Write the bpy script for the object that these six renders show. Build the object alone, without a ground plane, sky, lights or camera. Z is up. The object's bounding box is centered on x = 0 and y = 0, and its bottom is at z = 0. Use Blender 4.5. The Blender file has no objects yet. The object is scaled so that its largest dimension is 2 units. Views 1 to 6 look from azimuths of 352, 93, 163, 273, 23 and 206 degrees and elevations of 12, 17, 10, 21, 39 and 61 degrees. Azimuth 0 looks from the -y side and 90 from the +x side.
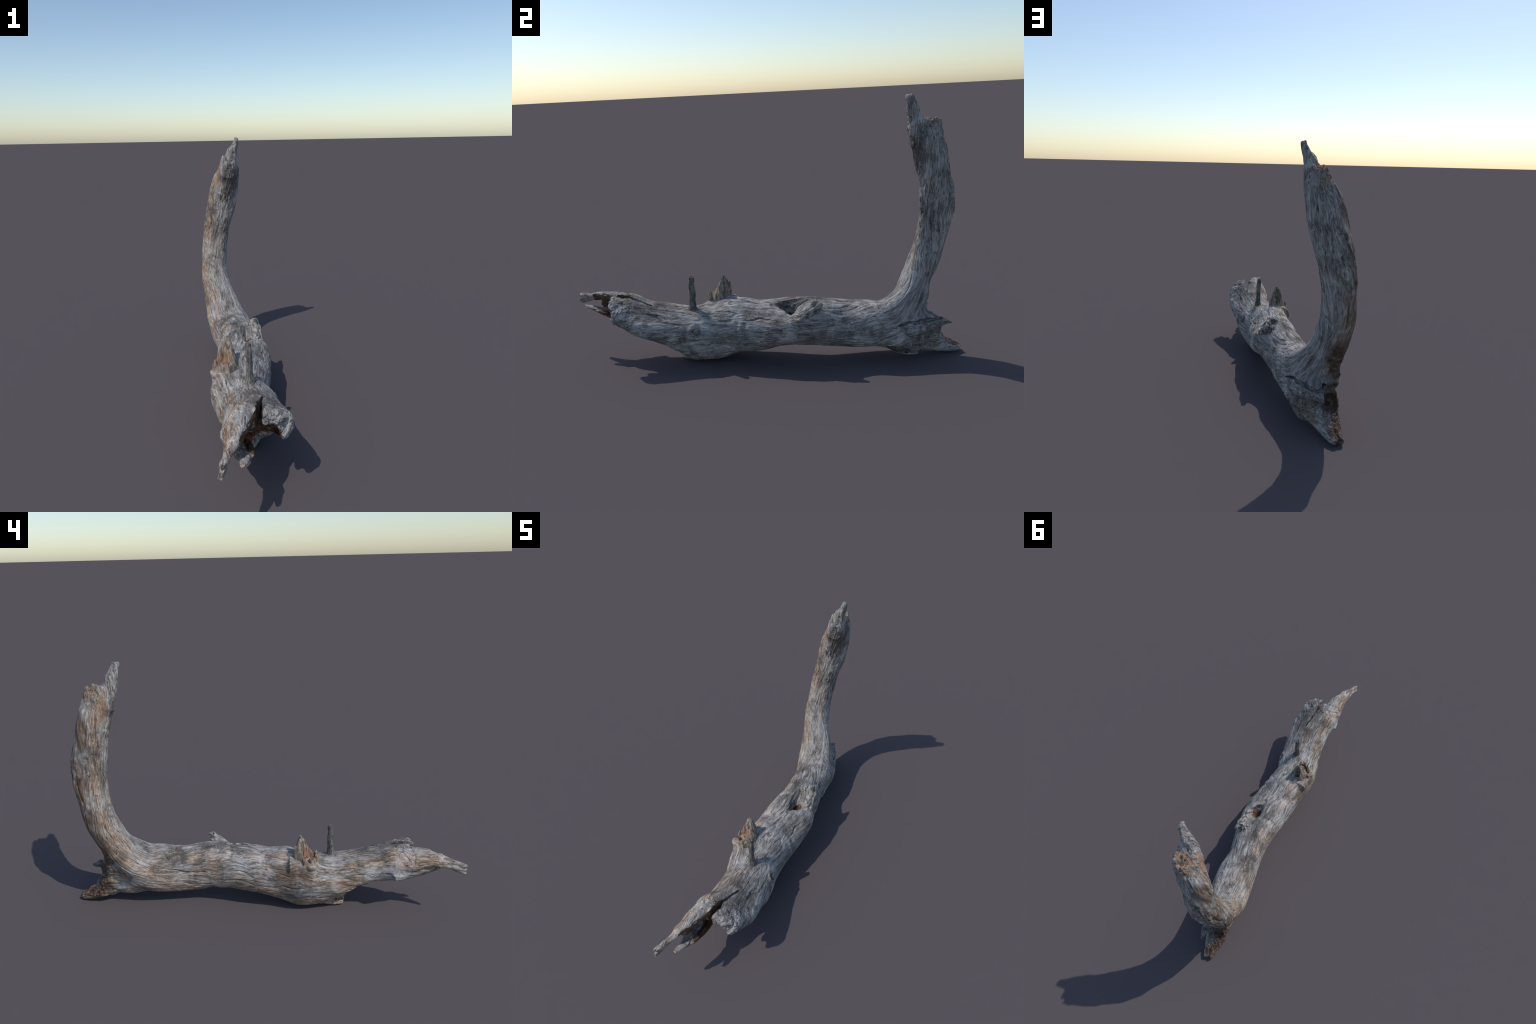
# Weathered driftwood log: a horizontal trunk that bends up into a broken
# upright branch, with a split hollow front end, a rotten root end, a thin
# twig, a splintered branch stub, a torn snag in a hollow and a round knot.
# The wood is described as a blend of lofted limbs (spines with cross-sections),
# minus hollows and cracks, and then turned into a mesh with surface nets.
import bpy
import numpy as np

TAU = 2 * np.pi
VOXEL = 0.0023


# ----------------------------------------------------------------- noise
def _hash(ix, iy, iz, seed):
    with np.errstate(over='ignore'):
        h = (ix.astype(np.uint32) * np.uint32(374761393)
             + iy.astype(np.uint32) * np.uint32(668265263)
             + iz.astype(np.uint32) * np.uint32(2147483647)
             + np.uint32(seed * 974711 + 12345))
        h = (h ^ (h >> np.uint32(13))) * np.uint32(1274126177)
        h = (h ^ (h >> np.uint32(16))) * np.uint32(2246822519)
        return h ^ (h >> np.uint32(15))


def noise(q, seed=0):
    """Gradient noise, about -1..1."""
    q = np.asarray(q, np.float32)
    f = np.floor(q)
    i = f.astype(np.int64)
    d = q - f
    w = d * d * d * (d * (d * 6 - 15) + 10)
    out = 0
    for cx in (0, 1):
        for cy in (0, 1):
            for cz in (0, 1):
                h = _hash(i[..., 0] + cx, i[..., 1] + cy, i[..., 2] + cz, seed)
                gx = (h & np.uint32(1023)).astype(np.float32) / 511.5 - 1
                gy = ((h >> np.uint32(10)) & np.uint32(1023)).astype(np.float32) / 511.5 - 1
                gz = ((h >> np.uint32(20)) & np.uint32(1023)).astype(np.float32) / 511.5 - 1
                v = gx * (d[..., 0] - cx) + gy * (d[..., 1] - cy) + gz * (d[..., 2] - cz)
                wx = w[..., 0] if cx else 1 - w[..., 0]
                wy = w[..., 1] if cy else 1 - w[..., 1]
                wz = w[..., 2] if cz else 1 - w[..., 2]
                out = out + v * wx * wy * wz
    return out * 1.3


def fbm(q, octaves=3, seed=0, gain=0.5):
    out, amp = 0, 1.0
    for k in range(octaves):
        out = out + amp * noise(np.asarray(q) * 2.03 ** k, seed + 17 * k)
        amp *= gain
    return out


def sstep(a, b, x):
    t = np.clip((x - a) / (b - a), 0, 1)
    return t * t * (3 - 2 * t)


def smin(a, b, k):
    h = np.clip(0.5 + 0.5 * (b - a) / k, 0, 1)
    return b + (a - b) * h - k * h * (1 - h)


def smax(a, b, k):
    return -smin(-a, -b, k)


# ------------------------------------------- grain of the wood (bent with it)
BEND_Y, BEND_Z, BEND_R = 0.47, 0.50, 0.32
SWAY = [(.055, .20, .25), (-.05, 1.02, .20), (.05, 1.62, .22)]     # sideways sway of the pith: (amount, where, width)


def grain(p):
    """(round x, round y, along) coordinates: fibres follow the bend and run round the pith."""
    a = np.maximum(p[..., 1] - BEND_Y, 0)
    b = np.maximum(BEND_Z - p[..., 2], 0)
    phi = np.arctan2(a, np.maximum(b, 1e-6))
    along = np.minimum(p[..., 1], BEND_Y) + BEND_R * phi + np.maximum(p[..., 2] - BEND_Z, 0)
    cx = sum(m * np.exp(-((along - w) / r) ** 2) for m, w, r in SWAY)
    u, v = p[..., 0] - cx, np.hypot(a, b) - .335
    x, y, z = p[..., 0], p[..., 1], p[..., 2]
    wt, wp = sstep(1.06, 1.15, z), sstep(-.62, -.80, y)             # splinters: fibre runs straight
    k = (.11 / np.maximum(np.hypot(u, v), .02)) * (1 - wt - wp) + 1.2 * wt + .85 * wp
    g = np.stack([u * k, v * k, along], -1)
    w = root_zone(p)[..., None]                                   # torn root: fibre runs level
    return g * (1 - w) + np.stack([(x - .02) * 1.2, (.165 - z) * 1.2, y], -1) * w


def root_zone(p):
    """1 on the torn root below the ledge where the upright overgrows it."""
    edge = p[..., 1] - .65 - .55 * np.maximum(.2 - p[..., 2], 0)
    return sstep(.0, .03, edge) * sstep(.212, .196, p[..., 2])


# ----------------------------------------------------------- limb primitive
def spline(rows, m):
    rows = np.vstack([2 * rows[:1] - rows[1:2], rows, 2 * rows[-1:] - rows[-2:-1]])
    t = np.linspace(0, 1, m, endpoint=False)[:, None]
    out = []
    for i in range(1, len(rows) - 2):
        a, b, c, d = rows[i - 1:i + 3]
        out.append(.5 * (2 * b + (c - a) * t + (2 * a - 5 * b + 4 * c - d) * t ** 2
                         + (3 * b - a - 3 * c + d) * t ** 3))
    out.append(rows[-2:-1])
    return np.vstack(out)


class Limb:
    """A loft: spine points, each with radii at equal angles around it.
    Angle 0 looks along `side`, a quarter turn on along side x tangent."""

    def __init__(self, centres, radii, side=(1, 0, 0), m=6, na=48, frame_centres=None):
        c0 = np.array(centres, float)
        fc = c0 if frame_centres is None else np.array(frame_centres, float)
        tan = np.gradient(fc, axis=0)
        tan /= np.linalg.norm(tan, axis=1)[:, None]
        s = np.array(side, float)
        e1 = s - (tan @ s)[:, None] * tan
        e1 /= np.linalg.norm(e1, axis=1)[:, None]
        e2 = np.cross(e1, tan)
        r = np.array(radii, float)
        nh = r.shape[1]
        full = spline(np.hstack([c0, e1, e2, r]), m)
        self.c, self.e1, self.e2 = full[:, :3], full[:, 3:6], full[:, 6:9]
        ang = np.linspace(0, TAU, na + 1)
        spec = np.fft.fft(full[:, 9:], axis=1) / nh
        k = np.fft.fftfreq(nh, 1 / nh)
        self.r = np.real(spec @ np.exp(1j * k[:, None] * ang[None]))
        self.r = np.maximum(self.r, 0.003)
        self.na, self.n = na, len(self.c)
        self.t = np.gradient(self.c, axis=0)
        self.reach = self.r.max() + 0.09

    @classmethod
    def ellipse(cls, stations, **kw):
        """stations: (centre, half width, half height, tilt in degrees)."""
        ang = np.linspace(0, TAU, 8, endpoint=False)
        rad = []
        for _, a, b, tilt in stations:
            th = ang - np.radians(tilt)
            rad.append(1 / np.sqrt((np.cos(th) / a) ** 2 + (np.sin(th) / b) ** 2))
        return cls([s[0] for s in stations], rad, **kw)

    def dist(self, p, ctr):
        """p: (B, n, 3) points in blocks, ctr: (B, 3) block centres."""
        out = np.full(p.shape[:2], 0.2)
        dc = np.linalg.norm(ctr[:, None] - self.c[None], axis=2)
        near = dc.min(1) < self.reach
        if not near.any():
            return out
        p = p[near]
        s = np.repeat(dc[near].argmin(1).astype(float)[:, None], p.shape[1], 1)
        top = self.n - 1.001
        for _ in range(4):
            i = np.clip(s, 0, top).astype(int)
            f = (np.clip(s, 0, top) - i)[..., None]
            c = self.c[i] * (1 - f) + self.c[i + 1] * f
            t = self.t[i] * (1 - f) + self.t[i + 1] * f
            s = np.clip(s, 0, top) + 0.9 * ((p - c) * t).sum(-1) / (t * t).sum(-1)
        i = np.clip(s, 0, top).astype(int)
        f = (np.clip(s, 0, top) - i)[..., None]
        mix = lambda A: A[i] * (1 - f) + A[i + 1] * f
        v = p - mix(self.c)
        x, y = (v * mix(self.e1)).sum(-1), (v * mix(self.e2)).sum(-1)
        rho = np.hypot(x, y)
        a = (np.arctan2(y, x) % TAU) / TAU * self.na
        j = np.minimum(a.astype(int), self.na - 1)
        g = a - j
        f = f[..., 0]
        R = ((self.r[i, j] * (1 - g) + self.r[i, j + 1] * g) * (1 - f)
             + (self.r[i + 1, j] * (1 - g) + self.r[i + 1, j + 1] * g) * f)
        step = np.linalg.norm(self.t, axis=1).mean()
        over = np.maximum(np.maximum(-s, s - top), 0) * step
        d = rho - R
        out[near] = np.where(over > 0, np.hypot(np.maximum(d, 0), over) + np.minimum(d, 0) * 0, d) \
            + np.where((over > 0) & (d < 0), 0.0, 0.0)
        return out


def blob(p, centre, radii, axes=None):
    """Signed distance (approximate) of an ellipsoid."""
    v = p - np.array(centre)
    if axes is not None:
        v = v @ np.array(axes, float).T
    r = np.array(radii, float)
    k0 = np.linalg.norm(v / r, axis=-1)
    k1 = np.linalg.norm(v / (r * r), axis=-1)
    return np.where(k1 > 1e-9, k0 * (k0 - 1) / np.maximum(k1, 1e-9), -r.min())


def polyline_dist(p, pts):
    pts = np.array(pts, float)
    best = np.full(p.shape[:-1], 1e9)
    for a, b in zip(pts[:-1], pts[1:]):
        ab = b - a
        t = np.clip(((p - a) @ ab) / (ab @ ab), 0, 1)
        best = np.minimum(best, np.linalg.norm(p - a - t[..., None] * ab, axis=-1))
    return best


def teeth(p, across, seed, fine=55.0, coarse=22.0, amp=0.02):
    """Splinter profile: varies across the grain only (the two given axes)."""
    q = np.stack([p @ np.array(across[0], float), p @ np.array(across[1], float),
                  np.zeros(p.shape[:-1])], -1)
    return amp * (noise(q * coarse, seed) * 0.9 + noise(q * fine + 7.3, seed + 5) * 0.6
                  + noise(q * fine * 2.1 + 3.1, seed + 9) * 0.3)


# -------------------------------------------------- the stem: trunk + branch
# spine frame, then per station: centre, eight radii (right, .., up/inner, .., left, .., down/outer)
STEM_FRAME = [(.035, -.81, .285), (.03, -.72, .26), (.02, -.62, .23), (0, -.5, .19), (0, -.38, .15), (-.01, -.25, .15),
              (0, -.12, .16), (.03, 0, .17), (.05, .12, .18), (.06, .25, .17), (.05, .38, .16),
              (.03, .5, .18), (0, .6, .22), (-.01, .68, .3), (-.02, .72, .4), (-.03, .755, .5),
              (-.04, .785, .6), (-.04, .8, .7), (-.03, .815, .8), (-.01, .82, .9), (.01, .815, 1.0),
              (.04, .795, 1.1), (.055, .785, 1.18)]
STEM = [
    ((.030, -.81, .284), (.090, .078, .070, .095, .150, .095, .055, .066)),
    ((.026, -.72, .261), (.085, .082, .087, .126, .160, .121, .069, .062)),
    ((.027, -.623, .218), (.113, .095, .108, .120, .146, .096, .075, .074)),
    ((.013, -.504, .174), (.123, .116, .126, .132, .122, .080, .082, .087)),
    ((.002, -.385, .120), (.124, .143, .157, .152, .117, .088, .098, .112)),
    ((-.020, -.248, .109), (.130, .152, .174, .165, .113, .106, .100, .122)),
    ((.004, -.118, .131), (.124, .148, .180, .163, .117, .108, .092, .104)),
    ((.032, .002, .145), (.119, .134, .152, .165, .140, .113, .083, .092)),
    ((.057, .119, .174), (.113, .118, .131, .162, .146, .125, .089, .082)),
    ((.067, .251, .183), (.086, .101, .129, .146, .133, .133, .103, .083)),
    ((.054, .380, .172), (.079, .088, .128, .134, .114, .129, .106, .088)),
    ((.041, .504, .174), (.095, .110, .119, .120, .113, .136, .108, .096)),
    ((.016, .618, .198), (.104, .113, .098, .100, .113, .124, .114, .098)),
    ((-.012, .710, .280), (.089, .094, .074, .080, .101, .097, .102, .093)),
    ((-.041, .751, .386), (.081, .073, .060, .066, .079, .091, .087, .081)),
    ((-.050, .789, .487), (.077, .067, .057, .060, .074, .088, .093, .079)),
    ((-.044, .813, .593), (.069, .065, .054, .055, .072, .085, .092, .081)),
    ((-.029, .823, .696), (.067, .065, .054, .052, .075, .092, .101, .082)),
    ((-.008, .825, .796), (.071, .070, .059, .054, .078, .099, .101, .079)),
    ((.011, .815, .896), (.078, .074, .066, .065, .080, .094, .086, .071)),
    ((.024, .807, .996), (.082, .080, .083, .071, .073, .082, .071, .064)),
    ((.046, .796, 1.098), (.056, .076, .092, .076, .044, .054, .050, .043)),
    ((.062, .785, 1.185), (.020, .040, .078, .056, .034, .038, .044, .025)),
]
stem = Limb([s[0] for s in STEM], [s[1] for s in STEM], frame_centres=STEM_FRAME)

tip_splinter = Limb.ellipse([
    ((.040, .745, 1.05), .050, .040, 0), ((.054, .724, 1.13), .044, .034, 0),
    ((.062, .714, 1.17), .034, .032, 0), ((.071, .706, 1.20), .024, .027, 0),
    ((.083, .695, 1.235), .014, .021, 0), ((.092, .688, 1.268), .009, .017, 0)])

prong_upper = Limb.ellipse([
    ((-.040, -.60, .240), .075, .040, -32), ((-.062, -.70, .282), .078, .040, -34),
    ((-.083, -.75, .302), .068, .033, -36), ((-.092, -.81, .312), .054, .025, -32),
    ((-.110, -.86, .315), .037, .019, -36), ((-.123, -.905, .307), .031, .015, -46),
    ((-.139, -.945, .300), .032, .012, -70), ((-.157, -.985, .288), .030, .010, -82),
    ((-.165, -1.012, .280), .024, .007, -84)])

prong_web = Limb.ellipse([
    ((-.100, -.66, .240), .062, .028, -62), ((-.098, -.76, .258), .052, .022, -66),
    ((-.094, -.82, .272), .040, .017, -64), ((-.100, -.855, .285), .022, .012, -60)])

prong_lower = Limb.ellipse([
    ((-.075, -.70, .203), .046, .020, 8), ((-.070, -.78, .222), .042, .015, 6),
    ((-.070, -.85, .246), .034, .013, 4), ((-.079, -.898, .261), .020, .011, 0),
    ((-.090, -.948, .273), .007, .007, 0)])

root = Limb([(.045, .45, .155), (.030, .60, .140), (.022, .70, .120), (.014, .78, .120),
             (.006, .84, .080), (.002, .89, .046), (-.002, .94, .030), (-.004, .990, .020)],
            [(.085, .085, .085, .085, .085, .085, .080, .085),
             (.112, .105, .090, .090, .100, .090, .082, .098),
             (.104, .122, .110, .095, .092, .088, .094, .116),
             (.084, .112, .110, .092, .076, .076, .096, .110),
             (.064, .078, .066, .070, .062, .070, .068, .086),
             (.050, .042, .032, .040, .052, .048, .034, .048),
             (.038, .028, .019, .026, .038, .032, .019, .032),
             (.030, .020, .014, .018, .026, .022, .014, .022)])

root_back = Limb.ellipse([           # crumbling rear face under the upright
    ((-.025, .760, .330), .035, .036, 0), ((-.020, .772, .260), .042, .036, 0),
    ((-.014, .778, .190), .046, .044, 0), ((-.008, .785, .100), .050, .046, 0)])

root_spike = Limb.ellipse([
    ((.035, .74, .190), .045, .045, 0), ((.044, .81, .190), .038, .036, 0),
    ((.050, .86, .182), .026, .027, 0), ((.051, .90, .175), .014, .014, 0),
    ((.051, .928, .172), .006, .006, 0)])

front_hollow = Limb.ellipse([
    ((.006, -.86, .245), .060, .056, 10), ((.006, -.76, .236), .068, .062, 6),
    ((.002, -.66, .180), .070, .066, 0), ((.016, -.56, .125), .066, .066, 0),
    ((.006, -.47, .080), .048, .046, 0), ((-.012, -.40, .046), .038, .024, 0),
    ((-.012, -.345, .045), .025, .018, 0)])

belly_lip = Limb.ellipse([
    ((.000, -.27, .030), .060, .030, 0), ((-.004, -.34, .020), .058, .018, 0),
    ((-.014, -.39, .013), .044, .009, 0), ((-.020, -.428, .013), .026, .006, 0)])

# lower torn edge of the hollow front, right wall and left wall (y, z)
EDGE_RIGHT = [(-.79, .250), (-.764, .242), (-.668, .202), (-.546, .136), (-.471, .104),
              (-.427, .086), (-.385, .040), (-.35, -.01)]
EDGE_LEFT = [(-.82, .215), (-.73, .195), (-.65, .184), (-.55, .172), (-.48, .135), (-.44, .10),
             (-.40, .05), (-.36, .0), (-.33, -.03)]

collar = Limb.ellipse([
    ((-.066, -.150, .262), .066, .045, 0), ((-.072, -.215, .264), .062, .048, 0),
    ((-.084, -.275, .248), .056, .042, 0)])


def body_field(p, ctr):
    d = stem.dist(p, ctr)
    x, y, z = p[..., 0], p[..., 1], p[..., 2]
    cy, cz = ctr[:, 1], ctr[:, 2]
    # broken top of the branch, higher towards the standing splinter
    m = cz > 1.02
    if m.any():
        q = p[m]
        lim = 1.150 + .25 * np.maximum(.79 - q[..., 1], 0) - .10 * np.maximum(.05 - q[..., 0], 0)
        cut = q[..., 2] - lim - teeth(q, ((1, 0, 0), (0, 1, 0)), 3, fine=70, coarse=30, amp=.026)
        d[m] = smax(d[m], cut * .8, .004)
    d = smin(d, tip_splinter.dist(p, ctr), .012)
    if m.any():
        d[m] = smax(d[m], -blob(p[m], (.122, .742, 1.125), (.032, .042, .060)), .010)
    if m.any():
        q = p[m]
        cut = q[..., 2] - 1.262 - teeth(q, ((1, 0, 0), (0, 1, 0)), 8, amp=.008)
        d[m] = np.maximum(d[m], cut * .8)
    # ragged front end of the log
    m = cy < -.60
    if m.any():
        q = p[m]
        left = sstep(.0, -.05, q[..., 0])
        lim = -.772 + .26 * np.maximum(q[..., 0], 0) + .035 * left
        cut = lim - q[..., 1] - (1 - .85 * left) * teeth(q, ((1, 0, 0), (0, 0, 1)), 11, fine=60, coarse=26, amp=.014)
        d[m] = smax(d[m], cut * .8, .016 + .050 * left)
        for c, r in (((.036, -.710, .294), (.040, .050, .034)), ((.086, -.698, .264), (.036, .050, .040)),
                     ((.070, -.734, .302), (.017, .022, .017)), ((.098, -.712, .290), (.018, .030, .018))):
            d[m] = smin(d[m], blob(q, c, r), .007)
    # torn lower edge in front of the belly
    m = (cy < -.28) & (cz < .34)
    if m.any():
        q = p[m]
        er, el = np.array(EDGE_RIGHT), np.array(EDGE_LEFT)
        yy = q[..., 1] + .012 * noise(q * np.array((20, 55, 20)), 13)
        t = sstep(-.07, .04, q[..., 0])
        zc = np.interp(yy, er[:, 0], er[:, 1]) * t + np.interp(yy, el[:, 0], el[:, 1]) * (1 - t)
        d[m] = smax(d[m], (zc - q[..., 2]) * .8, .006)
    # root end
    d = smin(d, root.dist(p, ctr), .03)
    d = smin(d, root_back.dist(p, ctr), .02)
    m = cy > .68
    if m.any():
        d[m] = smin(d[m], blob(p[m], (-.056, .782, .245), (.026, .036, .070)), .015)
    d = smin(d, root_spike.dist(p, ctr), .012)
    m = cy > .75
    if m.any():
        q = p[m]
        tooth = teeth(q, ((1, 0, 0), (0, 0, 1)), 21, amp=.014)
        d[m] = np.maximum(d[m], (q[..., 1] - .985 - tooth) * .8)
        # rotten concave face between the spike and the lower blade
        scoop = np.minimum(blob(q, (.0, .930, .132), (.085, .060, .036)), blob(q, (-.008, .878, .145), (.048, .062, .044)))
        d[m] = smax(d[m], -scoop, .010)
    m = (cy > .58) & (cy < .88) & (abs(cz - .2) < .06) & (ctr[:, 0] > -.04)
    if m.any():
        q = p[m]
        zl = np.interp(q[..., 1], [.63, .70, .76, .82], [.190, .203, .210, .205]) + .010 * noise(q * 26, 15)
        w = (.003 + .005 * sstep(.64, .78, q[..., 1])) * sstep(.61, .65, q[..., 1]) * sstep(-.02, .02, q[..., 0])
        d[m] = smax(d[m], -np.maximum(abs(q[..., 2] - zl) - w, -d[m] - .020), .003)
    # wood collar swelling under the broken stub, with its little knob
    d = smin(d, collar.dist(p, ctr), .035)
    m = (abs(cy + .25) < .15) & (cz > .15)
    if m.any():
        q = p[m]
        d[m] = smin(d[m], blob(q, (-.137, -.252, .276), (.012, .020, .014)), .014)
        d[m] = smax(d[m], -blob(q, (-.092, -.272, .318), (.022, .032, .030)), .006)
        d[m] = smax(d[m], -blob(q, (-.068, -.215, .335), (.034, .036, .040)), .006)
    # hollow front
    hol = front_hollow.dist(p, ctr)
    d = smax(d, -hol, .008)
    d = smin(d, belly_lip.dist(p, ctr), .006)
    pr = smin(prong_upper.dist(p, ctr), prong_web.dist(p, ctr), .012)
    d = smin(d, smax(pr, -hol - .006, .006), .020)
    d = smin(d, prong_lower.dist(p, ctr), .012)
    m = cy < -.85
    if m.any():
        q = p[m]
        tooth = teeth(q, ((1, 0, 0), (0, 0, 1)), 31, fine=70, coarse=35, amp=.016)
        d[m] = np.maximum(d[m], (-.998 - q[..., 1] - tooth) * .8)
        d[m] = smax(d[m], -blob(q, (-.160, -1.01, .296), (.03, .035, .006)), .003)
    # crack between prong and lump
    m = (cy < -.5) & (cz > .2)
    if m.any():
        q = p[m]
        wob = .006 * noise(q * np.array((0, 45, 25)), 14)
        flat = np.stack([q[..., 0] + wob, q[..., 1], np.zeros(q.shape[:-1])], -1)
        cr = polyline_dist(flat, [(.034, -.56, 0), (.020, -.61, 0), (.006, -.67, 0), (-.006, -.74, 0), (-.022, -.80, 0)])
        w = .0015 + .0085 * sstep(-.56, -.72, q[..., 1]) + .012 * sstep(-.72, -.80, q[..., 1])
        d[m] = smax(d[m], -np.maximum(cr - w, .262 - q[..., 2]), .003)
    # hollow of the torn snag
    m = (abs(cy - .16) < .2) & (cz > .15)
    if m.any():
        q = p[m]
        lip = polyline_dist(q, [(.030, .09, .284), (.026, .14, .298), (.034, .19, .308), (.056, .24, .306)])
        d[m] = smin(d[m], lip - .012, .016)
        d[m] = smax(d[m], -blob(q, (.068, .126, .288), (.030, .046, .046)), .010)
        d[m] = smax(d[m], -blob(q, (.098, .180, .322), (.052, .080, .040),
                                [(1, 0, 0), (0, .75, .66), (0, -.66, .75)]), .008)
        cr = polyline_dist(q, [(.050, .05, .300), (.058, .10, .292)])
        d[m] = smax(d[m], -(cr - .012), .012)
        cr = polyline_dist(q, [(.044, .12, .300), (.046, .17, .316), (.058, .215, .328), (.072, .245, .335)])
        d[m] = smax(d[m], -(cr - .012), .006)
        cr = polyline_dist(q, [(.095, .135, .258), (.140, .172, .262), (.156, .22, .275)])
        d[m] = smax(d[m], -(cr - .008), .005)
    # open knothole under the root
    m = (abs(cy - .67) < .16) & (cz < .16)
    if m.any():
        q = p[m]
        t = np.array((.0, .96, -.28))
        d[m] = smax(d[m], -blob(q, (.095, .668, .062), (.055, .072, .020),
                                [(1, 0, 0), t, (0, .28, .96)]), .006)
    return d


# ------------------------------------------------------------ small pieces
twig_limb = Limb.ellipse([
    ((.014, -.353, .255), .023, .025, 0), ((.014, -.352, .285), .017, .019, 0),
    ((.012, -.350, .320), .0125, .0150, 0), ((.013, -.347, .360), .0120, .0145, 0),
    ((.010, -.350, .400), .0120, .0140, 0), ((.009, -.347, .430), .0110, .0130, 0),
    ((.008, -.345, .455), .0080, .0110, 0)], side=(1, 0, 0))


def twig_field(p, ctr):
    p = p + np.array((.003, .004, 0))
    d = twig_limb.dist(p, ctr) - .001
    cut = p[..., 2] - .440 - .35 * (-.347 - p[..., 1]) - teeth(p, ((1, 0, 0), (0, 1, 0)), 41, fine=150, coarse=90, amp=.007)
    return np.maximum(d, cut * .7)


stub_limb = Limb.ellipse([
    ((-.072, -.222, .255), .054, .060, 0), ((-.072, -.216, .300), .047, .052, 0),
    ((-.071, -.203, .340), .038, .040, 0), ((-.070, -.200, .380), .027, .027, 0),
    ((-.069, -.201, .422), .010, .012, 0)])
stub_spike = Limb.ellipse([
    ((-.082, -.180, .290), .022, .020, 0), ((-.087, -.173, .345), .011, .010, 0),
    ((-.088, -.170, .380), .004, .004, 0)])


def stub_field(p, ctr):
    d = stub_limb.dist(p, ctr)
    v = p - np.array((-.071, -.203, 0))
    # torn crown: tall at the back right, low to the front left
    a = np.arctan2(v[..., 1], v[..., 0])
    top = .392 + .030 * np.cos(a - .9) - .9 * np.hypot(v[..., 0], v[..., 1])
    cut = p[..., 2] - top - .02 - teeth(p, ((1, 0, 0), (0, 1, 0)), 51, fine=110, coarse=55, amp=.032)
    d = smax(d, cut * .55, .003)
    core = blob(p, (-.068, -.178, .385), (.016, .018, .060))
    d = smax(d, -core, .004)
    d = np.minimum(d, stub_spike.dist(p, ctr))
    pit = blob(p, (-.100, -.246, .345), (.030, .036, .060))
    d = smax(d, -pit, .006)
    flat = p * np.array((1, 1, 0))
    wall = polyline_dist(flat, [(-.124, -.215, 0), (-.118, -.245, 0), (-.102, -.272, 0), (-.070, -.284, 0), (-.050, -.272, 0)])
    rim = p[..., 2] - .318 - .10 * (p[..., 0] + .09) - teeth(p, ((1, 0, 0), (0, 1, 0)), 53, fine=90, coarse=38, amp=.026)
    d = np.minimum(d, smax(wall - .0075, rim * .7, .003))
    q = np.stack([np.cos(a) * 3.2, np.sin(a) * 3.2, p[..., 2] * 4], -1)
    return d + .008 * sstep(.05, .4, noise(q, 55))


snag_limb = Limb.ellipse([
    ((.094, .120, .185), .044, .026, 4), ((.098, .176, .234), .051, .029, 6),
    ((.098, .225, .277), .050, .029, 9), ((.098, .270, .318), .046, .025, 10),
    ((.100, .310, .354), .036, .020, 10)])


def snag_field(p, ctr):
    d = snag_limb.dist(p, ctr)
    ax = np.array((.0, .75, .66))
    side = np.array((1., 0, .12))
    up = np.cross(side, ax)
    along = (p - np.array((.100, .225, .277))) @ ax
    lim = .066 + .50 * (p[..., 0] - .105)
    cut = along - lim - teeth(p, (side, up), 61, fine=75, coarse=40, amp=.018)
    d = np.maximum(d, cut * .7)
    groove = noise(np.stack([p @ side * 62, p @ up * 30, along * 4], -1), 66)
    return d + .012 * sstep(.05, .40, groove)


KNOT_Y, KNOT_Z = -.330, .188
_xs = np.linspace(.06, .17, 111)
_line = np.stack([_xs, np.full(111, KNOT_Y), np.full(111, KNOT_Z)], -1)
KNOT = (float(_xs[np.argmax(body_field(_line[:, None], _line)[:, 0] > 0)]), KNOT_Y, KNOT_Z)


def knot_field(p, ctr):
    return blob(p, (KNOT[0] - .005, KNOT_Y, KNOT_Z), (.0155, .0160, .0175))


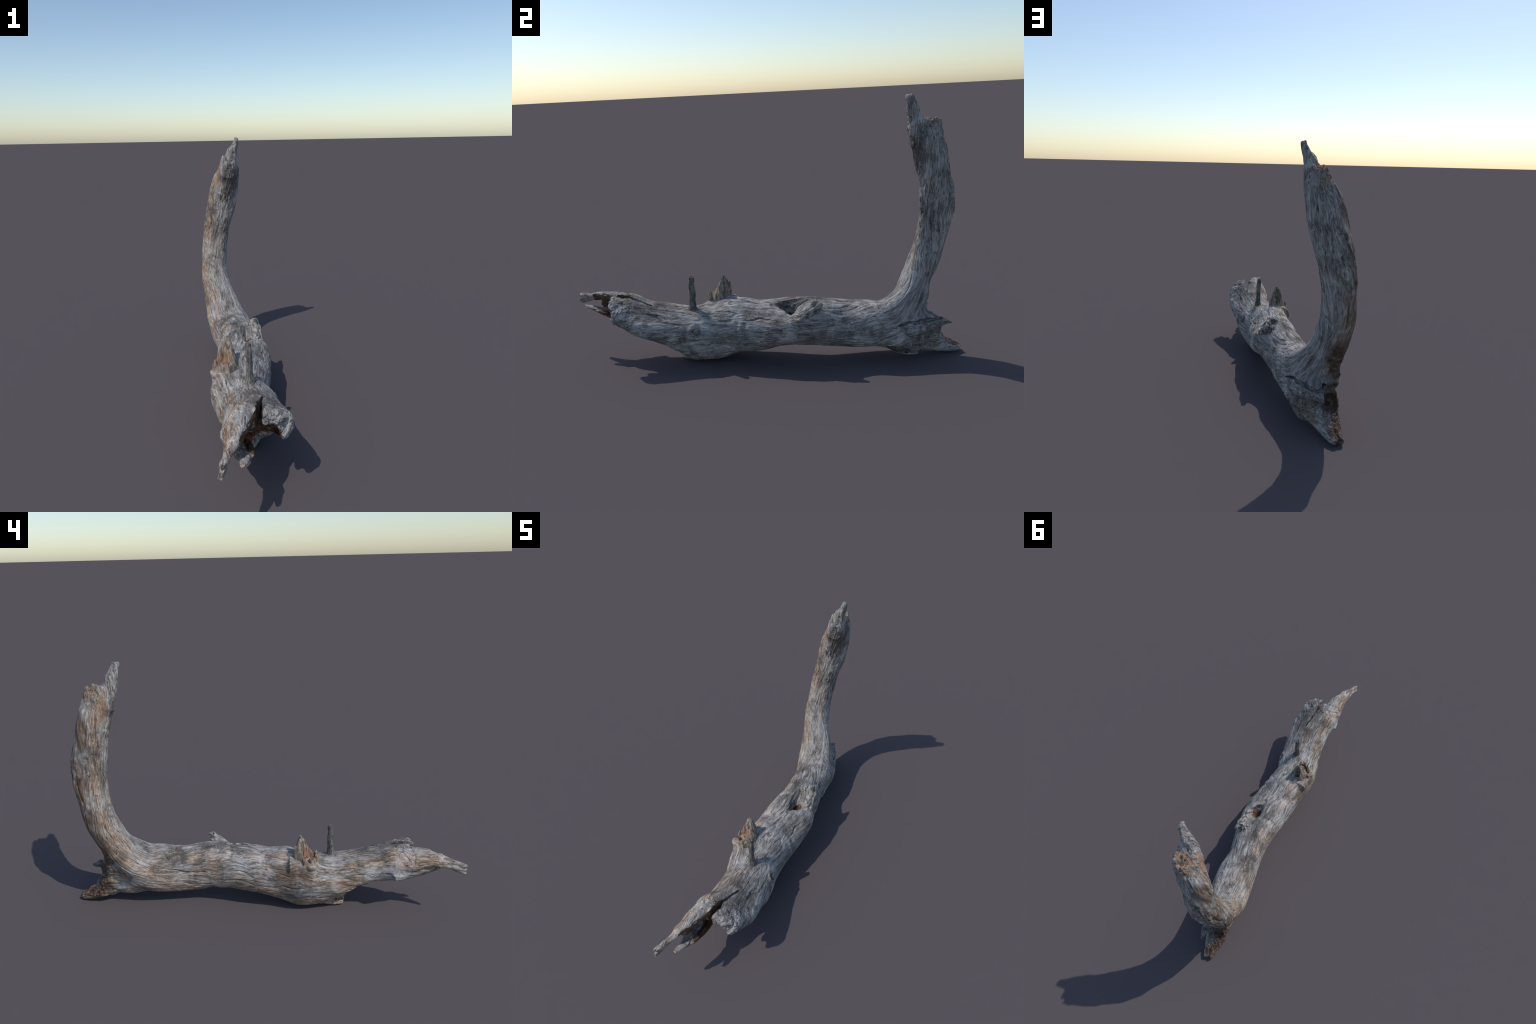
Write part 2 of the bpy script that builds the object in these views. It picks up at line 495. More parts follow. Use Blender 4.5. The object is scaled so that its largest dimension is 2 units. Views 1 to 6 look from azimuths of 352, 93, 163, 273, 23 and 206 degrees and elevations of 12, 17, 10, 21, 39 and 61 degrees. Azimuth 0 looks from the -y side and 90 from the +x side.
# ------------------------------------------------------------ surface nets
def mesh_field(field, lo, hi, voxel, block=8):
    lo = np.array(lo, float)
    nb = np.ceil((np.array(hi) - lo) / (voxel * block)).astype(int)
    size = voxel * block
    idx = np.stack(np.meshgrid(*[np.arange(k) for k in nb], indexing='ij'), -1).reshape(-1, 3)
    ctr = lo + (idx + .5) * size - voxel * .5
    coarse = np.concatenate([field(c[:, None], c)[:, 0] for c in np.array_split(ctr, max(1, len(ctr) // 20000))])
    act = abs(coarse) < size * 1.35
    dense = np.repeat(np.repeat(np.repeat(coarse.reshape(nb).astype(np.float32), block, 0), block, 1), block, 2)
    off = np.stack(np.meshgrid(*[np.arange(block)] * 3, indexing='ij'), -1).reshape(-1, 3)
    ids, cs = idx[act], ctr[act]
    for sel in np.array_split(np.arange(len(ids)), max(1, len(ids) // 1200)):
        base = ids[sel] * block
        g = base[:, None] + off[None]
        val = field(lo + g * voxel, cs[sel])
        dense[g[..., 0], g[..., 1], g[..., 2]] = val
    s = dense < 0
    acc = {}
    n = np.array(dense.shape)
    mixed = np.zeros(n - 1, bool)
    first = s[:-1, :-1, :-1]
    corners = [(a, b, c) for a in (0, 1) for b in (0, 1) for c in (0, 1)]
    sl = lambda k, ax: slice(k, n[ax] - 1 + k)
    for a, b, c in corners[1:]:
        mixed |= s[sl(a, 0), sl(b, 1), sl(c, 2)] != first
    cell = np.argwhere(mixed)
    num = np.full(mixed.shape, -1, np.int32)
    num[tuple(cell.T)] = np.arange(len(cell))
    V = {k: dense[cell[:, 0] + k[0], cell[:, 1] + k[1], cell[:, 2] + k[2]] for k in corners}
    tot, cnt = np.zeros((len(cell), 3)), np.zeros(len(cell))
    for k in corners:
        for ax in range(3):
            if k[ax]:
                continue
            k2 = tuple(1 if i == ax else k[i] for i in range(3))
            a, b = V[k], V[k2]
            hit = (a < 0) != (b < 0)
            t = np.where(hit, a / np.where(hit, a - b, 1), 0)
            pos = np.tile(np.array(k, float), (len(cell), 1))
            pos[:, ax] = t
            tot += pos * hit[:, None]
            cnt += hit
    verts = lo + (cell + tot / cnt[:, None]) * voxel
    faces = []
    for ax in range(3):
        a1, a2 = [(1, 2), (2, 0), (0, 1)][ax]
        lo_s = [slice(1, n[i] - 1) for i in range(3)]
        lo_s[ax] = slice(0, n[ax] - 1)
        hi_s = list(lo_s)
        hi_s[ax] = slice(1, n[ax])
        inner, outer = s[tuple(lo_s)], s[tuple(hi_s)]
        e = np.argwhere(inner != outer)
        e += np.array([0 if i == ax else 1 for i in range(3)])
        flip = ~s[tuple(e.T)]
        u, w = np.zeros(3, int), np.zeros(3, int)
        u[a1], w[a2] = 1, 1
        q = np.stack([num[tuple((e - u - w).T)], num[tuple((e - w).T)], num[tuple(e.T)], num[tuple((e - u).T)]], 1)
        q[flip] = q[flip][:, ::-1]
        faces.append(q)
    faces = np.concatenate(faces)
    return verts, faces[(faces >= 0).all(1)]


def vertex_normals(v, f):
    n = np.cross(v[f[:, 2]] - v[f[:, 0]], v[f[:, 3]] - v[f[:, 1]])
    out = np.zeros_like(v)
    for k in range(4):
        for ax in range(3):
            out[:, ax] += np.bincount(f[:, k], n[:, ax], len(v))
    return out / np.maximum(np.linalg.norm(out, axis=1), 1e-12)[:, None]


def relax(v, f, rounds=1, amount=.5):
    for _ in range(rounds):
        acc, cnt = np.zeros_like(v), np.zeros(len(v))
        for a, b in ((0, 1), (1, 2), (2, 3), (3, 0)):
            for i, j in ((a, b), (b, a)):
                for ax in range(3):
                    acc[:, ax] += np.bincount(f[:, i], v[f[:, j], ax], len(v))
                cnt += np.bincount(f[:, i], minlength=len(v))
        v = v + amount * (acc / cnt[:, None] - v)
    return v


# --------------------------------------------------- surface relief of the body
def near(p, centre, radii):
    return np.exp(-(((p - np.array(centre)) / np.array(radii)) ** 2).sum(-1))


def rot_mask(p):
    """Where the wood is crumbled and brown: rear of elbow and root face."""
    e = near(p, (-.02, .89, .16), (.10, .13, .19)) * sstep(.09, .0, p[..., 0] - .25 * (p[..., 1] - .85))
    return np.clip(1.6 * e, 0, 1)


CRACKS = [  # (points, half width, depth): long drying checks and ledges
    ([(.122, .645, .19), (.128, .665, .165), (.118, .70, .14), (.10, .76, .11)], .004, .007),
    ([(-.13, -.52, .22), (-.12, -.60, .235), (-.13, -.70, .24)], .004, .006),
    ([(.08, -.52, .27), (.09, -.60, .28), (.085, -.68, .30)], .004, .005),
]


# drying checks that follow the fibre: (angle round the pith at both ends, along from, along to, half width, depth)
CHECKS = [(75, 77, 1.27, 1.37, .0035, .009), (95, 94, 1.19, 1.28, .004, .011), (48, 44, 1.04, 1.19, .0035, .009),
          (103, 99, .94, 1.06, .0035, .009), (62, 66, 1.02, 1.12, .003, .007), (118, 112, 1.10, 1.40, .0035, .007),
          (-95, -70, .98, 1.12, .003, .006), (160, 176, 1.35, 1.55, .004, .008), (190, 186, 1.20, 1.42, .003, .006),
          (-120, -124, .05, .26, .003, .005), (178, 170, -.25, .05, .003, .005), (150, 158, .10, .42, .003, .006),
          (10, 4, .33, .55, .003, .005), (25, 20, -.25, -.05, .003, .004)]


def angle_round(g):
    return np.arctan2(g[..., 1], g[..., 0])


def body_relief(p, n):
    """Displacement along the normal."""
    g = grain(p)
    wav = np.stack([noise(p * 5, 71), noise(p * 5, 72), np.zeros(len(p))], -1) * .02
    h = g + wav
    up = sstep(.45, .75, p[:, 2])                     # on the upright branch
    inner = up * sstep(-.1, .7, -n[:, 1])             # its inner, pitted face
    rot = rot_mask(p)
    calm = 1 - .5 * sstep(.3, .5, p[:, 2]) * (1 - up)
    out = .0050 * noise(p * 7, 73) + .0026 * noise(p * 15, 74)
    # long fibre ridges
    q = h * np.array((34, 34, 4.5))
    r1 = noise(q, 75)
    out += .0030 * r1
    q = h * np.array((85, 85, 9))
    r2 = noise(q, 76)
    out += .0017 * r2 * calm
    # drying checks: thin valleys of ridged noise, only in places
    q = h * np.array((26, 26, 3.2)) + 5.7
    v = abs(noise(q, 77))
    where = sstep(-.05, .35, noise(p * 6 + 3, 78))
    out -= .0050 * (1 - sstep(.0, .08, v)) * where
    # pitted inner face of the branch
    pit = noise(h * np.array((42, 42, 30)), 79)
    out += inner * (.0040 * pit - .004 * sstep(.25, .6, noise(h * np.array((60, 60, 45)), 80)))
    flake = noise(h * np.array((40, 40, 12)), 81)
    out += up * (1 - inner) * .0030 * np.clip(flake * 2.2, -1, 1)
    chip = noise(h * np.array((75, 75, 28)), 93)
    out += (.35 + .65 * up) * .0024 * np.clip(chip * 1.8, -1, 1) * sstep(-.2, .3, noise(p * 9, 94))
    # crumbling rot
    out += rot * (.012 * fbm(p * np.array((30, 14, 26)), 3, 82) - .004 * sstep(.2, .5, noise(p * 60, 83)))
    # torn strands of the root, set back under the ledge
    rz = root_zone(p) * (1 - rot)
    out += rz * (-.004 + .0055 * noise(p * np.array((48, 11, 48)), 99) + .003 * noise(p * 55, 100)
                 - .006 * sstep(.25, .5, noise(p * np.array((40, 16, 40)) + 4, 101)))
    # gnarled lump at the front
    lump = near(p, (.07, -.72, .28), (.07, .08, .08))
    out += np.clip(1.5 * lump, 0, 1) * (.009 * fbm(p * 26 + 9, 4, 84, .6) - .005 * sstep(.2, .45, noise(p * 38, 102)))
    thin = sstep(-.77, -.84, p[:, 1])
    out += thin * (.0028 * noise(p * np.array((60, 13, 60)), 103) + .0022 * noise(p * np.array((85, 40, 85)), 104))
    top = sstep(1.10, 1.17, p[:, 2])
    out += top * (.0030 * noise(p * np.array((60, 60, 12)), 105) + .0020 * noise(p * np.array((110, 110, 24)), 106))
    # lower ragged edge of the hollow
    rag = near(p, (.0, -.55, .10), (.2, .22, .09)) * sstep(.2, -.6, n[:, 2])
    out += rag * .006 * noise(p * np.array((60, 30, 60)), 85)
    # swirls round the swellings on the right top side
    sw = near(p, (.08, .0, .24), (.12, .22, .10))
    out += sw * .003 * np.sin(TAU * (g[:, 2] * 9 + 1.6 * noise(p * 8, 86)))
    for pts, w, depth in CRACKS:
        d = polyline_dist(p + .006 * np.stack([noise(p * 30, 87), noise(p * 30, 88), noise(p * 30, 89)], -1), pts)
        out -= depth * np.exp(-(d / w) ** 2)
    rng = np.random.default_rng(5)
    extra = [(a, a + rng.uniform(-9, 9), t, t + rng.uniform(.06, .22), rng.uniform(.0018, .0032), rng.uniform(.003, .006))
             for a, t in zip(rng.uniform(-180, 180, 46), rng.uniform(-.55, 1.5, 46))]
    th = angle_round(g) + .10 * noise(p * 16, 97) + .035 * noise(p * 45, 98)
    for a0, a1, t0, t1, w, depth in CHECKS + extra:
        t = (g[:, 2] - t0) / (t1 - t0)
        e = th - np.radians(a0 + (a1 - a0) * t)
        e = (e + np.pi) % TAU - np.pi
        fade = sstep(0, .18, t) * sstep(1, .82, t)
        out -= depth * fade * np.exp(-(e * .10 / w) ** 2)
    # groove ring round the knot, small insect and branch holes
    k = np.linalg.norm((p - np.array(KNOT)) * np.array((.4, 1, 1)), axis=1)
    out -= .010 * np.exp(-((k - .0185) / .005) ** 2)
    out += .005 * np.exp(-((k - .034) / .009) ** 2)
    for c, r, depth in (((.097, .734, .196), .009, .010), ((.135, .470, .150), .008, .010),
                        ((.02, .72, .55), .006, .006), ((.128, .655, .157), .010, .012)):
        out -= depth * np.exp(-(np.linalg.norm(p - np.array(c), axis=1) / r) ** 2)
    return out


# ----------------------------------------------------------------- materials
class Nodes:
    def __init__(self, name):
        self.mat = bpy.data.materials.new(name)
        self.mat.use_nodes = True
        self.nt = self.mat.node_tree
        self.nt.nodes.clear()
        self.out = self.nt.nodes.new('ShaderNodeOutputMaterial')
        self.bsdf = self.nt.nodes.new('ShaderNodeBsdfPrincipled')
        self.nt.links.new(self.bsdf.outputs[0], self.out.inputs[0])
        self.pos = self.nt.nodes.new('ShaderNodeTexCoord').outputs['Object']

    def put(self, sock, v):
        if isinstance(v, bpy.types.NodeSocket):
            self.nt.links.new(v, sock)
        elif v is not None:
            sock.default_value = v

    def math(self, op, a, b=None, c=None, clamp=False):
        n = self.nt.nodes.new('ShaderNodeMath')
        n.operation, n.use_clamp = op, clamp
        for s, v in zip(n.inputs, (a, b, c)):
            self.put(s, v)
        return n.outputs[0]

    def vec(self, op, a, b=None, scale=None):
        n = self.nt.nodes.new('ShaderNodeVectorMath')
        n.operation = op
        self.put(n.inputs[0], a)
        if b is not None:
            self.put(n.inputs[1], b)
        if scale is not None:
            self.put(n.inputs['Scale'], scale)
        return n.outputs['Value'] if op in ('LENGTH', 'DISTANCE', 'DOT_PRODUCT') else n.outputs[0]

    def split(self, v):
        n = self.nt.nodes.new('ShaderNodeSeparateXYZ')
        self.put(n.inputs[0], v)
        return n.outputs

    def join(self, x, y, z):
        n = self.nt.nodes.new('ShaderNodeCombineXYZ')
        for s, v in zip(n.inputs, (x, y, z)):
            self.put(s, v)
        return n.outputs[0]

    def noise(self, v, scale=1.0, detail=2.0, rough=.5, dist=0.0):
        n = self.nt.nodes.new('ShaderNodeTexNoise')
        self.put(n.inputs['Vector'], v)
        n.inputs['Scale'].default_value = scale
        n.inputs['Detail'].default_value = detail
        n.inputs['Roughness'].default_value = rough
        n.inputs['Distortion'].default_value = dist
        return n.outputs[0]

    def step(self, v, a, b, lo=0.0, hi=1.0):
        n = self.nt.nodes.new('ShaderNodeMapRange')
        n.interpolation_type = 'SMOOTHSTEP'
        self.put(n.inputs[0], v)
        for i, x in zip((1, 2, 3, 4), (a, b, lo, hi)):
            n.inputs[i].default_value = x
        return n.outputs[0]

    def mix(self, fac, a, b, mode='MIX'):
        n = self.nt.nodes.new('ShaderNodeMix')
        n.data_type, n.blend_type = 'RGBA', mode
        self.put(n.inputs[0], fac)
        for s, v in ((n.inputs[6], a), (n.inputs[7], b)):
            self.put(s, (*v, 1) if isinstance(v, tuple) else v)
        return n.outputs[2]

    def blend(self, fac, a, b):
        n = self.nt.nodes.new('ShaderNodeMix')
        n.data_type = 'VECTOR'
        self.put(n.inputs[0], fac)
        self.put(n.inputs[4], a)
        self.put(n.inputs[5], b)
        return n.outputs[1]

    def ramp(self, v, stops):
        n = self.nt.nodes.new('ShaderNodeValToRGB')
        self.put(n.inputs[0], v)
        el = n.color_ramp.elements
        while len(el) < len(stops):
            el.new(.5)
        for e, (t, c) in zip(el, stops):
            e.position, e.color = t, (*c, 1)
        return n.outputs[0]

    def spot(self, p, centre, radii):
        """1 at the centre, fading to 0 at the ellipsoid given by radii."""
        d = self.vec('SUBTRACT', p, centre)
        d = self.vec('DIVIDE', d, radii)
        return self.step(self.vec('LENGTH', d), 1.0, .45)

    def spots(self, p, items):
        out = None
        for c, r in items:
            s = self.spot(p, c, r)
            out = s if out is None else self.math('MAXIMUM', out, s)
        return out

    def finish(self, colour, height=None, strength=.5, distance=.003, rough=.88):
        self.put(self.bsdf.inputs['Base Color'], colour)
        self.bsdf.inputs['Roughness'].default_value = rough
        self.bsdf.inputs['Specular IOR Level'].default_value = .2
        if height is not None:
            b = self.nt.nodes.new('ShaderNodeBump')
            b.inputs['Strength'].default_value = strength
            b.inputs['Distance'].default_value = distance
            self.put(b.inputs['Height'], height)
            self.put(self.bsdf.inputs['Normal'], b.outputs[0])
        return self.mat


def wood_material(name, straight=False):
    """Silver-grey weathered wood with tan, brown and dark weathered patches."""
    k = Nodes(name)
    x, y, z = k.split(k.pos)[:3]
    if straight:
        g = k.pos
    else:
        a = k.math('MAXIMUM', k.math('SUBTRACT', y, BEND_Y), 0.0)
        b = k.math('MAXIMUM', k.math('SUBTRACT', BEND_Z, z), 1e-5)
        phi = k.math('ARCTAN2', a, b)
        rad = k.math('SQRT', k.math('ADD', k.math('MULTIPLY', a, a), k.math('MULTIPLY', b, b)))
        along = k.math('ADD', k.math('MINIMUM', y, BEND_Y),
                       k.math('ADD', k.math('MULTIPLY', phi, BEND_R),
                              k.math('MAXIMUM', k.math('SUBTRACT', z, BEND_Z), 0.0)))
        cx = None
        for m, w, r in SWAY:
            t = k.math('DIVIDE', k.math('SUBTRACT', along, w), r)
            e = k.math('MULTIPLY', k.math('EXPONENT', k.math('MULTIPLY', k.math('MULTIPLY', t, t), -1.0)), m)
            cx = e if cx is None else k.math('ADD', cx, e)
        ring = k.join(k.math('SUBTRACT', x, cx), k.math('SUBTRACT', rad, .335), 0.0)
        round_ = k.vec('SCALE', k.vec('NORMALIZE', ring), scale=.11)
        round_ = k.blend(k.step(z, 1.06, 1.15), round_, k.vec('SCALE', ring, scale=1.2))
        ring = k.blend(k.step(y, -.62, -.80), round_, k.vec('SCALE', ring, scale=.85))
        rx, ry = k.split(ring)[:2]
        g = k.join(rx, ry, along)
        edge = k.math('SUBTRACT', k.math('SUBTRACT', y, .65),
                      k.math('MULTIPLY', k.math('MAXIMUM', k.math('SUBTRACT', .2, z), 0.0), .55))
        level = k.math('MULTIPLY', k.step(edge, .0, .03), k.step(z, .212, .196))
        flat = k.join(k.math('MULTIPLY', k.math('SUBTRACT', x, .02), 1.2),
                      k.math('MULTIPLY', k.math('SUBTRACT', .165, z), 1.2), y)
        g = k.blend(level, g, flat)
    wav = k.nt.nodes.new('ShaderNodeTexNoise')
    k.put(wav.inputs['Vector'], k.pos)
    wav.inputs['Scale'].default_value = 7.0
    wav.inputs['Detail'].default_value = 2.0
    wob = k.vec('SUBTRACT', wav.outputs[1], (.5, .5, .5))
    g = k.vec('ADD', g, k.vec('MULTIPLY', wob, (.05, .05, .02)))
    p = k.vec('ADD', k.pos, k.vec('MULTIPLY', wob, (.10, .10, .10)))
    blot = k.noise(k.pos, 24, 4, .65)
    p = k.vec('ADD', p, k.vec('SCALE', k.vec('SUBTRACT', k.join(blot, blot, blot), (.5, .5, .5)), scale=.10))

    fib1 = k.noise(k.vec('MULTIPLY', g, (38, 38, 3.5)), 1, 4, .6)
    fib2 = k.noise(k.vec('MULTIPLY', g, (150, 150, 11)), 1, 3, .6)
    fib3 = k.noise(k.vec('MULTIPLY', g, (420, 420, 40)), 1, 2, .6)
    patch = k.noise(k.pos, 9, 5, .6)
    fine = k.noise(k.pos, 160, 3, .7)

    t = k.math('ADD', k.math('MULTIPLY', fib1, .34), k.math('MULTIPLY', fib2, .42))
    t = k.math('ADD', t, k.math('MULTIPLY', patch, .24))
    base = k.ramp(t, [(.37, (.072, .067, .062)), (.45, (.190, .182, .174)),
                      (.53, (.340, .330, .320)), (.63, (.540, .530, .515))])
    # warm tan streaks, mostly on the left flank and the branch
    left = k.step(k.math('ADD', x, k.math('MULTIPLY', k.math('SUBTRACT', blot, .5), .15)), .04, -.10)
    tan = k.math('MULTIPLY', k.step(k.noise(k.vec('MULTIPLY', g, (16, 16, 3)), 1, 4, .6), .40, .57),
                 k.math('ADD', k.math('MULTIPLY', left, .74), .16))
    base = k.mix(tan, base, k.mix(k.step(fib2, .32, .68), (.150, .098, .064), (.50, .380, .285)))
    # flaky mottling: dark brown and bleached chips along the grain, strongest on the upright
    upr = k.step(z, .30, .65, .35, 1.0)
    chips = k.noise(k.vec('MULTIPLY', g, (88, 88, 17)), 1, 5, .68)
    base = k.mix(k.math('MULTIPLY', k.step(chips, .53, .66), k.math('MULTIPLY', upr, .88)), base,
                 k.mix(left, (.085, .076, .070), (.105, .068, .045)))
    base = k.mix(k.math('MULTIPLY', k.step(chips, .46, .34), k.math('MULTIPLY', upr, .62)), base,
                 k.mix(left, (.46, .445, .425), (.55, .45, .34)))
    # broad cloudy light and dark weathering
    cloud = k.noise(k.vec('MULTIPLY', k.pos, (1, .8, .8)), 13, 4, .6, .6)
    base = k.mix(k.math('MULTIPLY', k.step(cloud, .52, .66), .62), base, (.105, .096, .087))
    base = k.mix(k.math('MULTIPLY', k.step(cloud, .46, .32), .55), base, (.50, .485, .465))
    # pale lichen-like bleaching
    pale = k.math('MULTIPLY', k.step(k.noise(k.vec('MULTIPLY', g, (20, 20, 6)), 1, 3, .6), .58, .72), .5)
    base = k.mix(pale, base, (.50, .49, .47))
    # dark grey weathered skin on top
    dark = k.spots(p, [((.03, -.60, .32), (.12, .17, .12)), ((.02, .20, .31), (.07, .20, .07)),
                       ((-.02, .45, .28), (.08, .10, .08)), ((.07, -.05, .25), (.06, .07, .06)),
                       ((.04, .74, .72), (.07, .06, .16)), ((-.04, .93, .86), (.06, .05, .14)),
                       ((.06, .74, 1.02), (.07, .07, .13)), ((.10, .35, .16), (.06, .13, .06))])
    dark = k.math('MULTIPLY', dark, k.step(k.math('ADD', k.math('MULTIPLY', fine, .5), k.math('MULTIPLY', blot, .5)), .36, .56))
    base = k.mix(k.math('MULTIPLY', dark, .85), base, (.082, .075, .067))
    # brown stained bark-brown skin on the branch's outer left and by the stub
    brown = k.spots(p, [((-.115, .89, .64), (.10, .10, .32)), ((-.10, .84, .36), (.09, .12, .14)),
                        ((-.13, -.17, .21), (.06, .12, .10)), ((-.06, .86, .98), (.06, .06, .14)),
                        ((-.12, .72, .20), (.06, .09, .06))])
    brown = k.math('MULTIPLY', brown, k.step(k.math('ADD', k.math('MULTIPLY', fib1, .5), k.math('MULTIPLY', blot, .5)), .34, .54))
    base = k.mix(k.math('MULTIPLY', brown, .88), base, k.mix(fib2, (.085, .055, .038), (.23, .155, .10)))
    # orange fresh-torn wood
    fresh = k.spots(p, [((-.085, -.215, .28), (.07, .08, .06)), ((.04, .80, 1.13), (.07, .07, .06)),
                        ((-.02, -.42, .03), (.07, .06, .03)), ((-.02, .77, 1.08), (.05, .05, .14)),
                        ((.09, .145, .255), (.04, .03, .03)), ((-.12, -.85, .28), (.03, .10, .035)),
                        ((-.08, -.83, .24), (.04, .07, .03))])
    fresh = k.math('MULTIPLY', fresh, k.step(fib1, .40, .60))
    base = k.mix(k.math('MULTIPLY', fresh, .75), base, k.mix(fib2, (.17, .080, .038), (.58, .35, .19)))
    # dark-brown crumbled rot on the root face
    rot = k.spots(p, [((-.045, .88, .16), (.095, .13, .18)), ((-.025, .95, .06), (.075, .17, .085)), ((-.05, .85, .30), (.080, .11, .13)),
                      ((-.06, .84, .28), (.06, .07, .08))])
    base = k.mix(k.math('MULTIPLY', rot, .93), base,
                 k.ramp(k.noise(k.pos, 55, 4, .7), [(.35, (.028, .020, .016)), (.5, (.085, .052, .036)),
                                                    (.62, (.165, .100, .066)), (.74, (.34, .29, .24))]))
    # dull ochre strands low on the root
    ochre = k.math('MULTIPLY', k.spot(p, (.09, .78, .07), (.08, .16, .07)), k.step(fib1, .46, .58))
    base = k.mix(k.math('MULTIPLY', ochre, .7), base, (.235, .195, .130))
    pits = k.math('MULTIPLY', k.spot(p, (.07, .80, .13), (.10, .15, .11)), k.step(k.noise(k.pos, 48, 4, .6), .55, .66))
    base = k.mix(k.math('MULTIPLY', pits, .75), base, (.045, .036, .030))
    # hair-thin dark checks along the grain, specks
    v = k.math('ABSOLUTE', k.math('SUBTRACT', k.noise(k.vec('MULTIPLY', g, (52, 52, 4.2)), 1, 2, .5), .5))
    hair = k.math('MULTIPLY', k.step(v, .022, .0), k.step(k.noise(k.pos, 14, 2, .5), .46, .60))
    base = k.mix(k.math('MULTIPLY', hair, .88), base, (.038, .031, .026))
    speck = k.step(k.noise(k.vec('MULTIPLY', g, (190, 190, 60)), 1, 2, .5), .66, .74)
    base = k.mix(k.math('MULTIPLY', speck, .55), base, (.06, .05, .043))
    base = k.mix(k.math('MULTIPLY', k.step(fib3, .40, .62), .75), base, k.mix(1.0, base, (.60, .59, .58), 'MULTIPLY'))
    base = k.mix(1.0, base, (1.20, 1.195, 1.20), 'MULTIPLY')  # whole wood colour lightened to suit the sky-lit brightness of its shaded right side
    height = k.math('ADD', k.math('MULTIPLY', fib2, .7), k.math('ADD', k.math('MULTIPLY', fib3, .4), k.math('MULTIPLY', fine, .4)))
    return k.finish(base, height, 1.0, .006)


def heartwood_material(name):
    """Inside of the hollows: dark red-brown rotten heartwood."""
    k = Nodes(name)
    f = k.noise(k.vec('MULTIPLY', k.pos, (70, 12, 70)), 1, 4, .65)
    c = k.ramp(f, [(.32, (.035, .022, .016)), (.5, (.105, .060, .038)), (.64, (.215, .125, .075)), (.78, (.33, .24, .17))])
    red = k.math('MULTIPLY', k.spot(k.pos, (-.01, -.40, .03), (.06, .06, .04)), .7)
    c = k.mix(red, c, (.30, .095, .045))
    return k.finish(c, f, .8, .006)


def splinter_material(name, dark, mid, light, axis=(110, 110, 12), warm=None, cool=0.0):
    k = Nodes(name)
    f = k.noise(k.vec('MULTIPLY', k.pos, axis), 1, 4, .6)
    b = k.noise(k.pos, 45, 3, .6)
    c = k.ramp(k.math('ADD', k.math('MULTIPLY', f, .6), k.math('MULTIPLY', b, .4)),
               [(.36, dark), (.50, mid), (.64, light)])
    if warm:
        m = k.math('MULTIPLY', k.spot(k.pos, warm[0], warm[1]), k.step(b, .38, .58))
        c = k.mix(k.math('MULTIPLY', m, .85), c, k.mix(f, (.15, .070, .038), (.42, .23, .125)))
    return k.finish(c, f, .9, .005)


# ------------------------------------------------------------------ building
def make_object(name, v, f, normals, mats, face_mat=None, parent=None):
    used, inv = np.unique(f, return_inverse=True)
    f2 = inv.reshape(f.shape)
    me = bpy.data.meshes.new(name)
    me.vertices.add(len(used))
    me.vertices.foreach_set('co', v[used].astype(np.float32).ravel())
    me.loops.add(f2.size)
    me.loops.foreach_set('vertex_index', f2.astype(np.int32).ravel())
    me.polygons.add(len(f2))
    me.polygons.foreach_set('loop_start', np.arange(0, f2.size, 4, dtype=np.int32))
    me.polygons.foreach_set('use_smooth', np.ones(len(f2), bool))
    for m in mats:
        me.materials.append(m)
    if face_mat is not None:
        me.polygons.foreach_set('material_index', face_mat.astype(np.int32))
    me.update(calc_edges=True)
    me.validate()
    me.normals_split_custom_set_from_vertices(normals[used].astype(np.float32))
    ob = bpy.data.objects.new(name, me)
    bpy.context.scene.collection.objects.link(ob)
    ob.parent = parent
    return ob


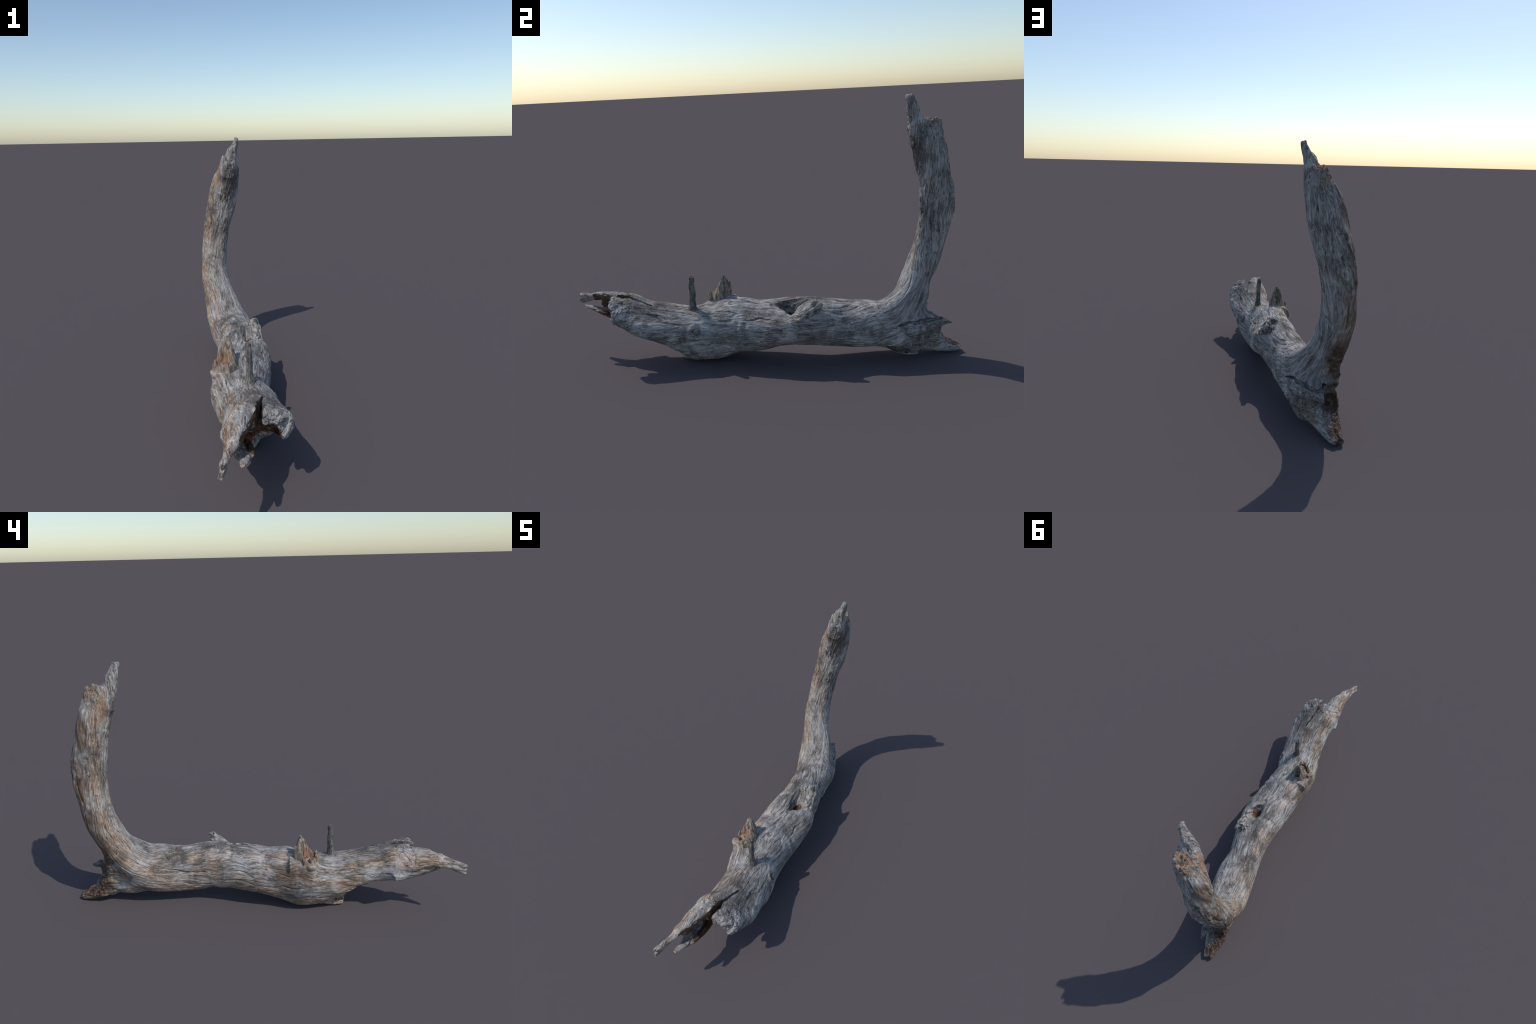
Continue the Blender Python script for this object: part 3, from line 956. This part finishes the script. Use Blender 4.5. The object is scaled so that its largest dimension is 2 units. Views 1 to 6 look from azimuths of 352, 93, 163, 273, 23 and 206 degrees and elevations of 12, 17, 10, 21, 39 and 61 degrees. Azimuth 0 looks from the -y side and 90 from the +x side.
def build():
    log = bpy.data.objects.new('driftwood_log', None)
    bpy.context.scene.collection.objects.link(log)
    log['label'] = 'weathered grey driftwood log bending up into a broken branch'
    log['category'] = 'driftwood'

    wood = wood_material('weathered_wood')
    heart = heartwood_material('rotten_heartwood')

    v, f = mesh_field(body_field, (-.20, -1.04, -.03), (.19, 1.03, 1.31), VOXEL)
    n = vertex_normals(v, f)
    hol = front_hollow.dist(v[:, None], v)[:, 0]
    knot_hole = blob(v, (.095, .668, .062), (.055, .072, .024), [(1, 0, 0), (0, .96, -.28), (0, .28, .96)])
    snag_hole = blob(v, (.072, .128, .275), (.034, .044, .046))
    inside = np.minimum(np.minimum(hol, knot_hole + .006), snag_hole + .008)
    ragged = .004 * noise(v * 70, 91)
    disp = body_relief(v, n)
    base_v = v
    v = v + n * disp[:, None]
    v = relax(v, f, 1, .25)
    v[:, 2] = np.maximum(v[:, 2], .0)
    n = vertex_normals(v, f)

    c = base_v[f].mean(1)
    is_in = (inside + ragged)[f].mean(1) < .0015
    fn = n[f].mean(1)
    facing = fn @ np.array((.80, -.15, -.58)) + 30 * ragged[f].mean(1)
    is_in |= (c[:, 1] < -.66) & (c[:, 1] > -.90) & (c[:, 0] < .0) & (facing > .45)
    g = grain(c)
    part = np.zeros(len(f), int)                                  # trunk
    part[(g[:, 2] > .80) & (c[:, 2] > .22)] = 1                   # upright branch
    part[(c[:, 1] > .70) & (c[:, 2] <= .22 - .25 * (c[:, 1] - .80).clip(-.1, 0)) & (part == 0)] = 2
    wob = .02 * noise(c * 30, 92)
    dA = prong_upper.dist(c[:, None], c)[:, 0]
    dB = prong_lower.dist(c[:, None], c)[:, 0]
    part[(c[:, 1] < -.755 + wob) & (dA <= dB)] = 3
    part[(c[:, 1] < -.765 + wob) & (dA > dB) & (c[:, 0] < .01)] = 4
    part[(c[:, 2] > 1.165) & (part == 1)] = 5
    names = ['trunk', 'upright_branch', 'rotten_root', 'splinter', 'splinter', 'splinter']
    for i, nm in enumerate(names):
        sel = part == i
        if sel.any():
            make_object(nm, v, f[sel], n, [wood, heart], is_in[sel], log)

    grey = splinter_material('grey_twig_wood', (.045, .043, .040), (.125, .118, .108), (.27, .255, .235), (130, 130, 14))
    stubm = splinter_material('torn_stub_wood', (.075, .050, .036), (.24, .195, .155), (.43, .385, .335), (120, 120, 14),
                              warm=((-.085, -.235, .325), (.055, .055, .06)))
    snagm = splinter_material('torn_snag_wood', (.045, .038, .033), (.23, .215, .195), (.47, .445, .41), (120, 26, 60))
    knotm = splinter_material('knot_wood', (.050, .046, .042), (.14, .132, .12), (.29, .275, .25), (120, 120, 120))

    def piece(name, field, lo, hi, vox, mat, parent, amp, freq):
        v, f = mesh_field(field, lo, hi, vox)
        n = vertex_normals(v, f)
        v = v + n * (amp * (noise(v * np.array(freq), 95) + .6 * noise(v * np.array(freq) * 2.1, 96)))[:, None]
        n = vertex_normals(v, f)
        return make_object(name, v, f, n, [mat], None, parent)

    piece('twig', twig_field, (-.03, -.40, .24), (.06, -.30, .48), .0014, grey, log, .0016, (90, 90, 25))
    piece('branch_stub', stub_field, (-.15, -.31, .24), (.0, -.12, .46), .0018, stubm, log, .0020, (70, 70, 12))
    piece('broken_snag', snag_field, (.02, .08, .18), (.17, .34, .40), .0018, snagm, log, .0016, (70, 20, 40))
    piece('knot', knot_field, (.07, -.36, .15), (.14, -.30, .22), .0014, knotm, log, .0016, (90, 90, 90))


build()
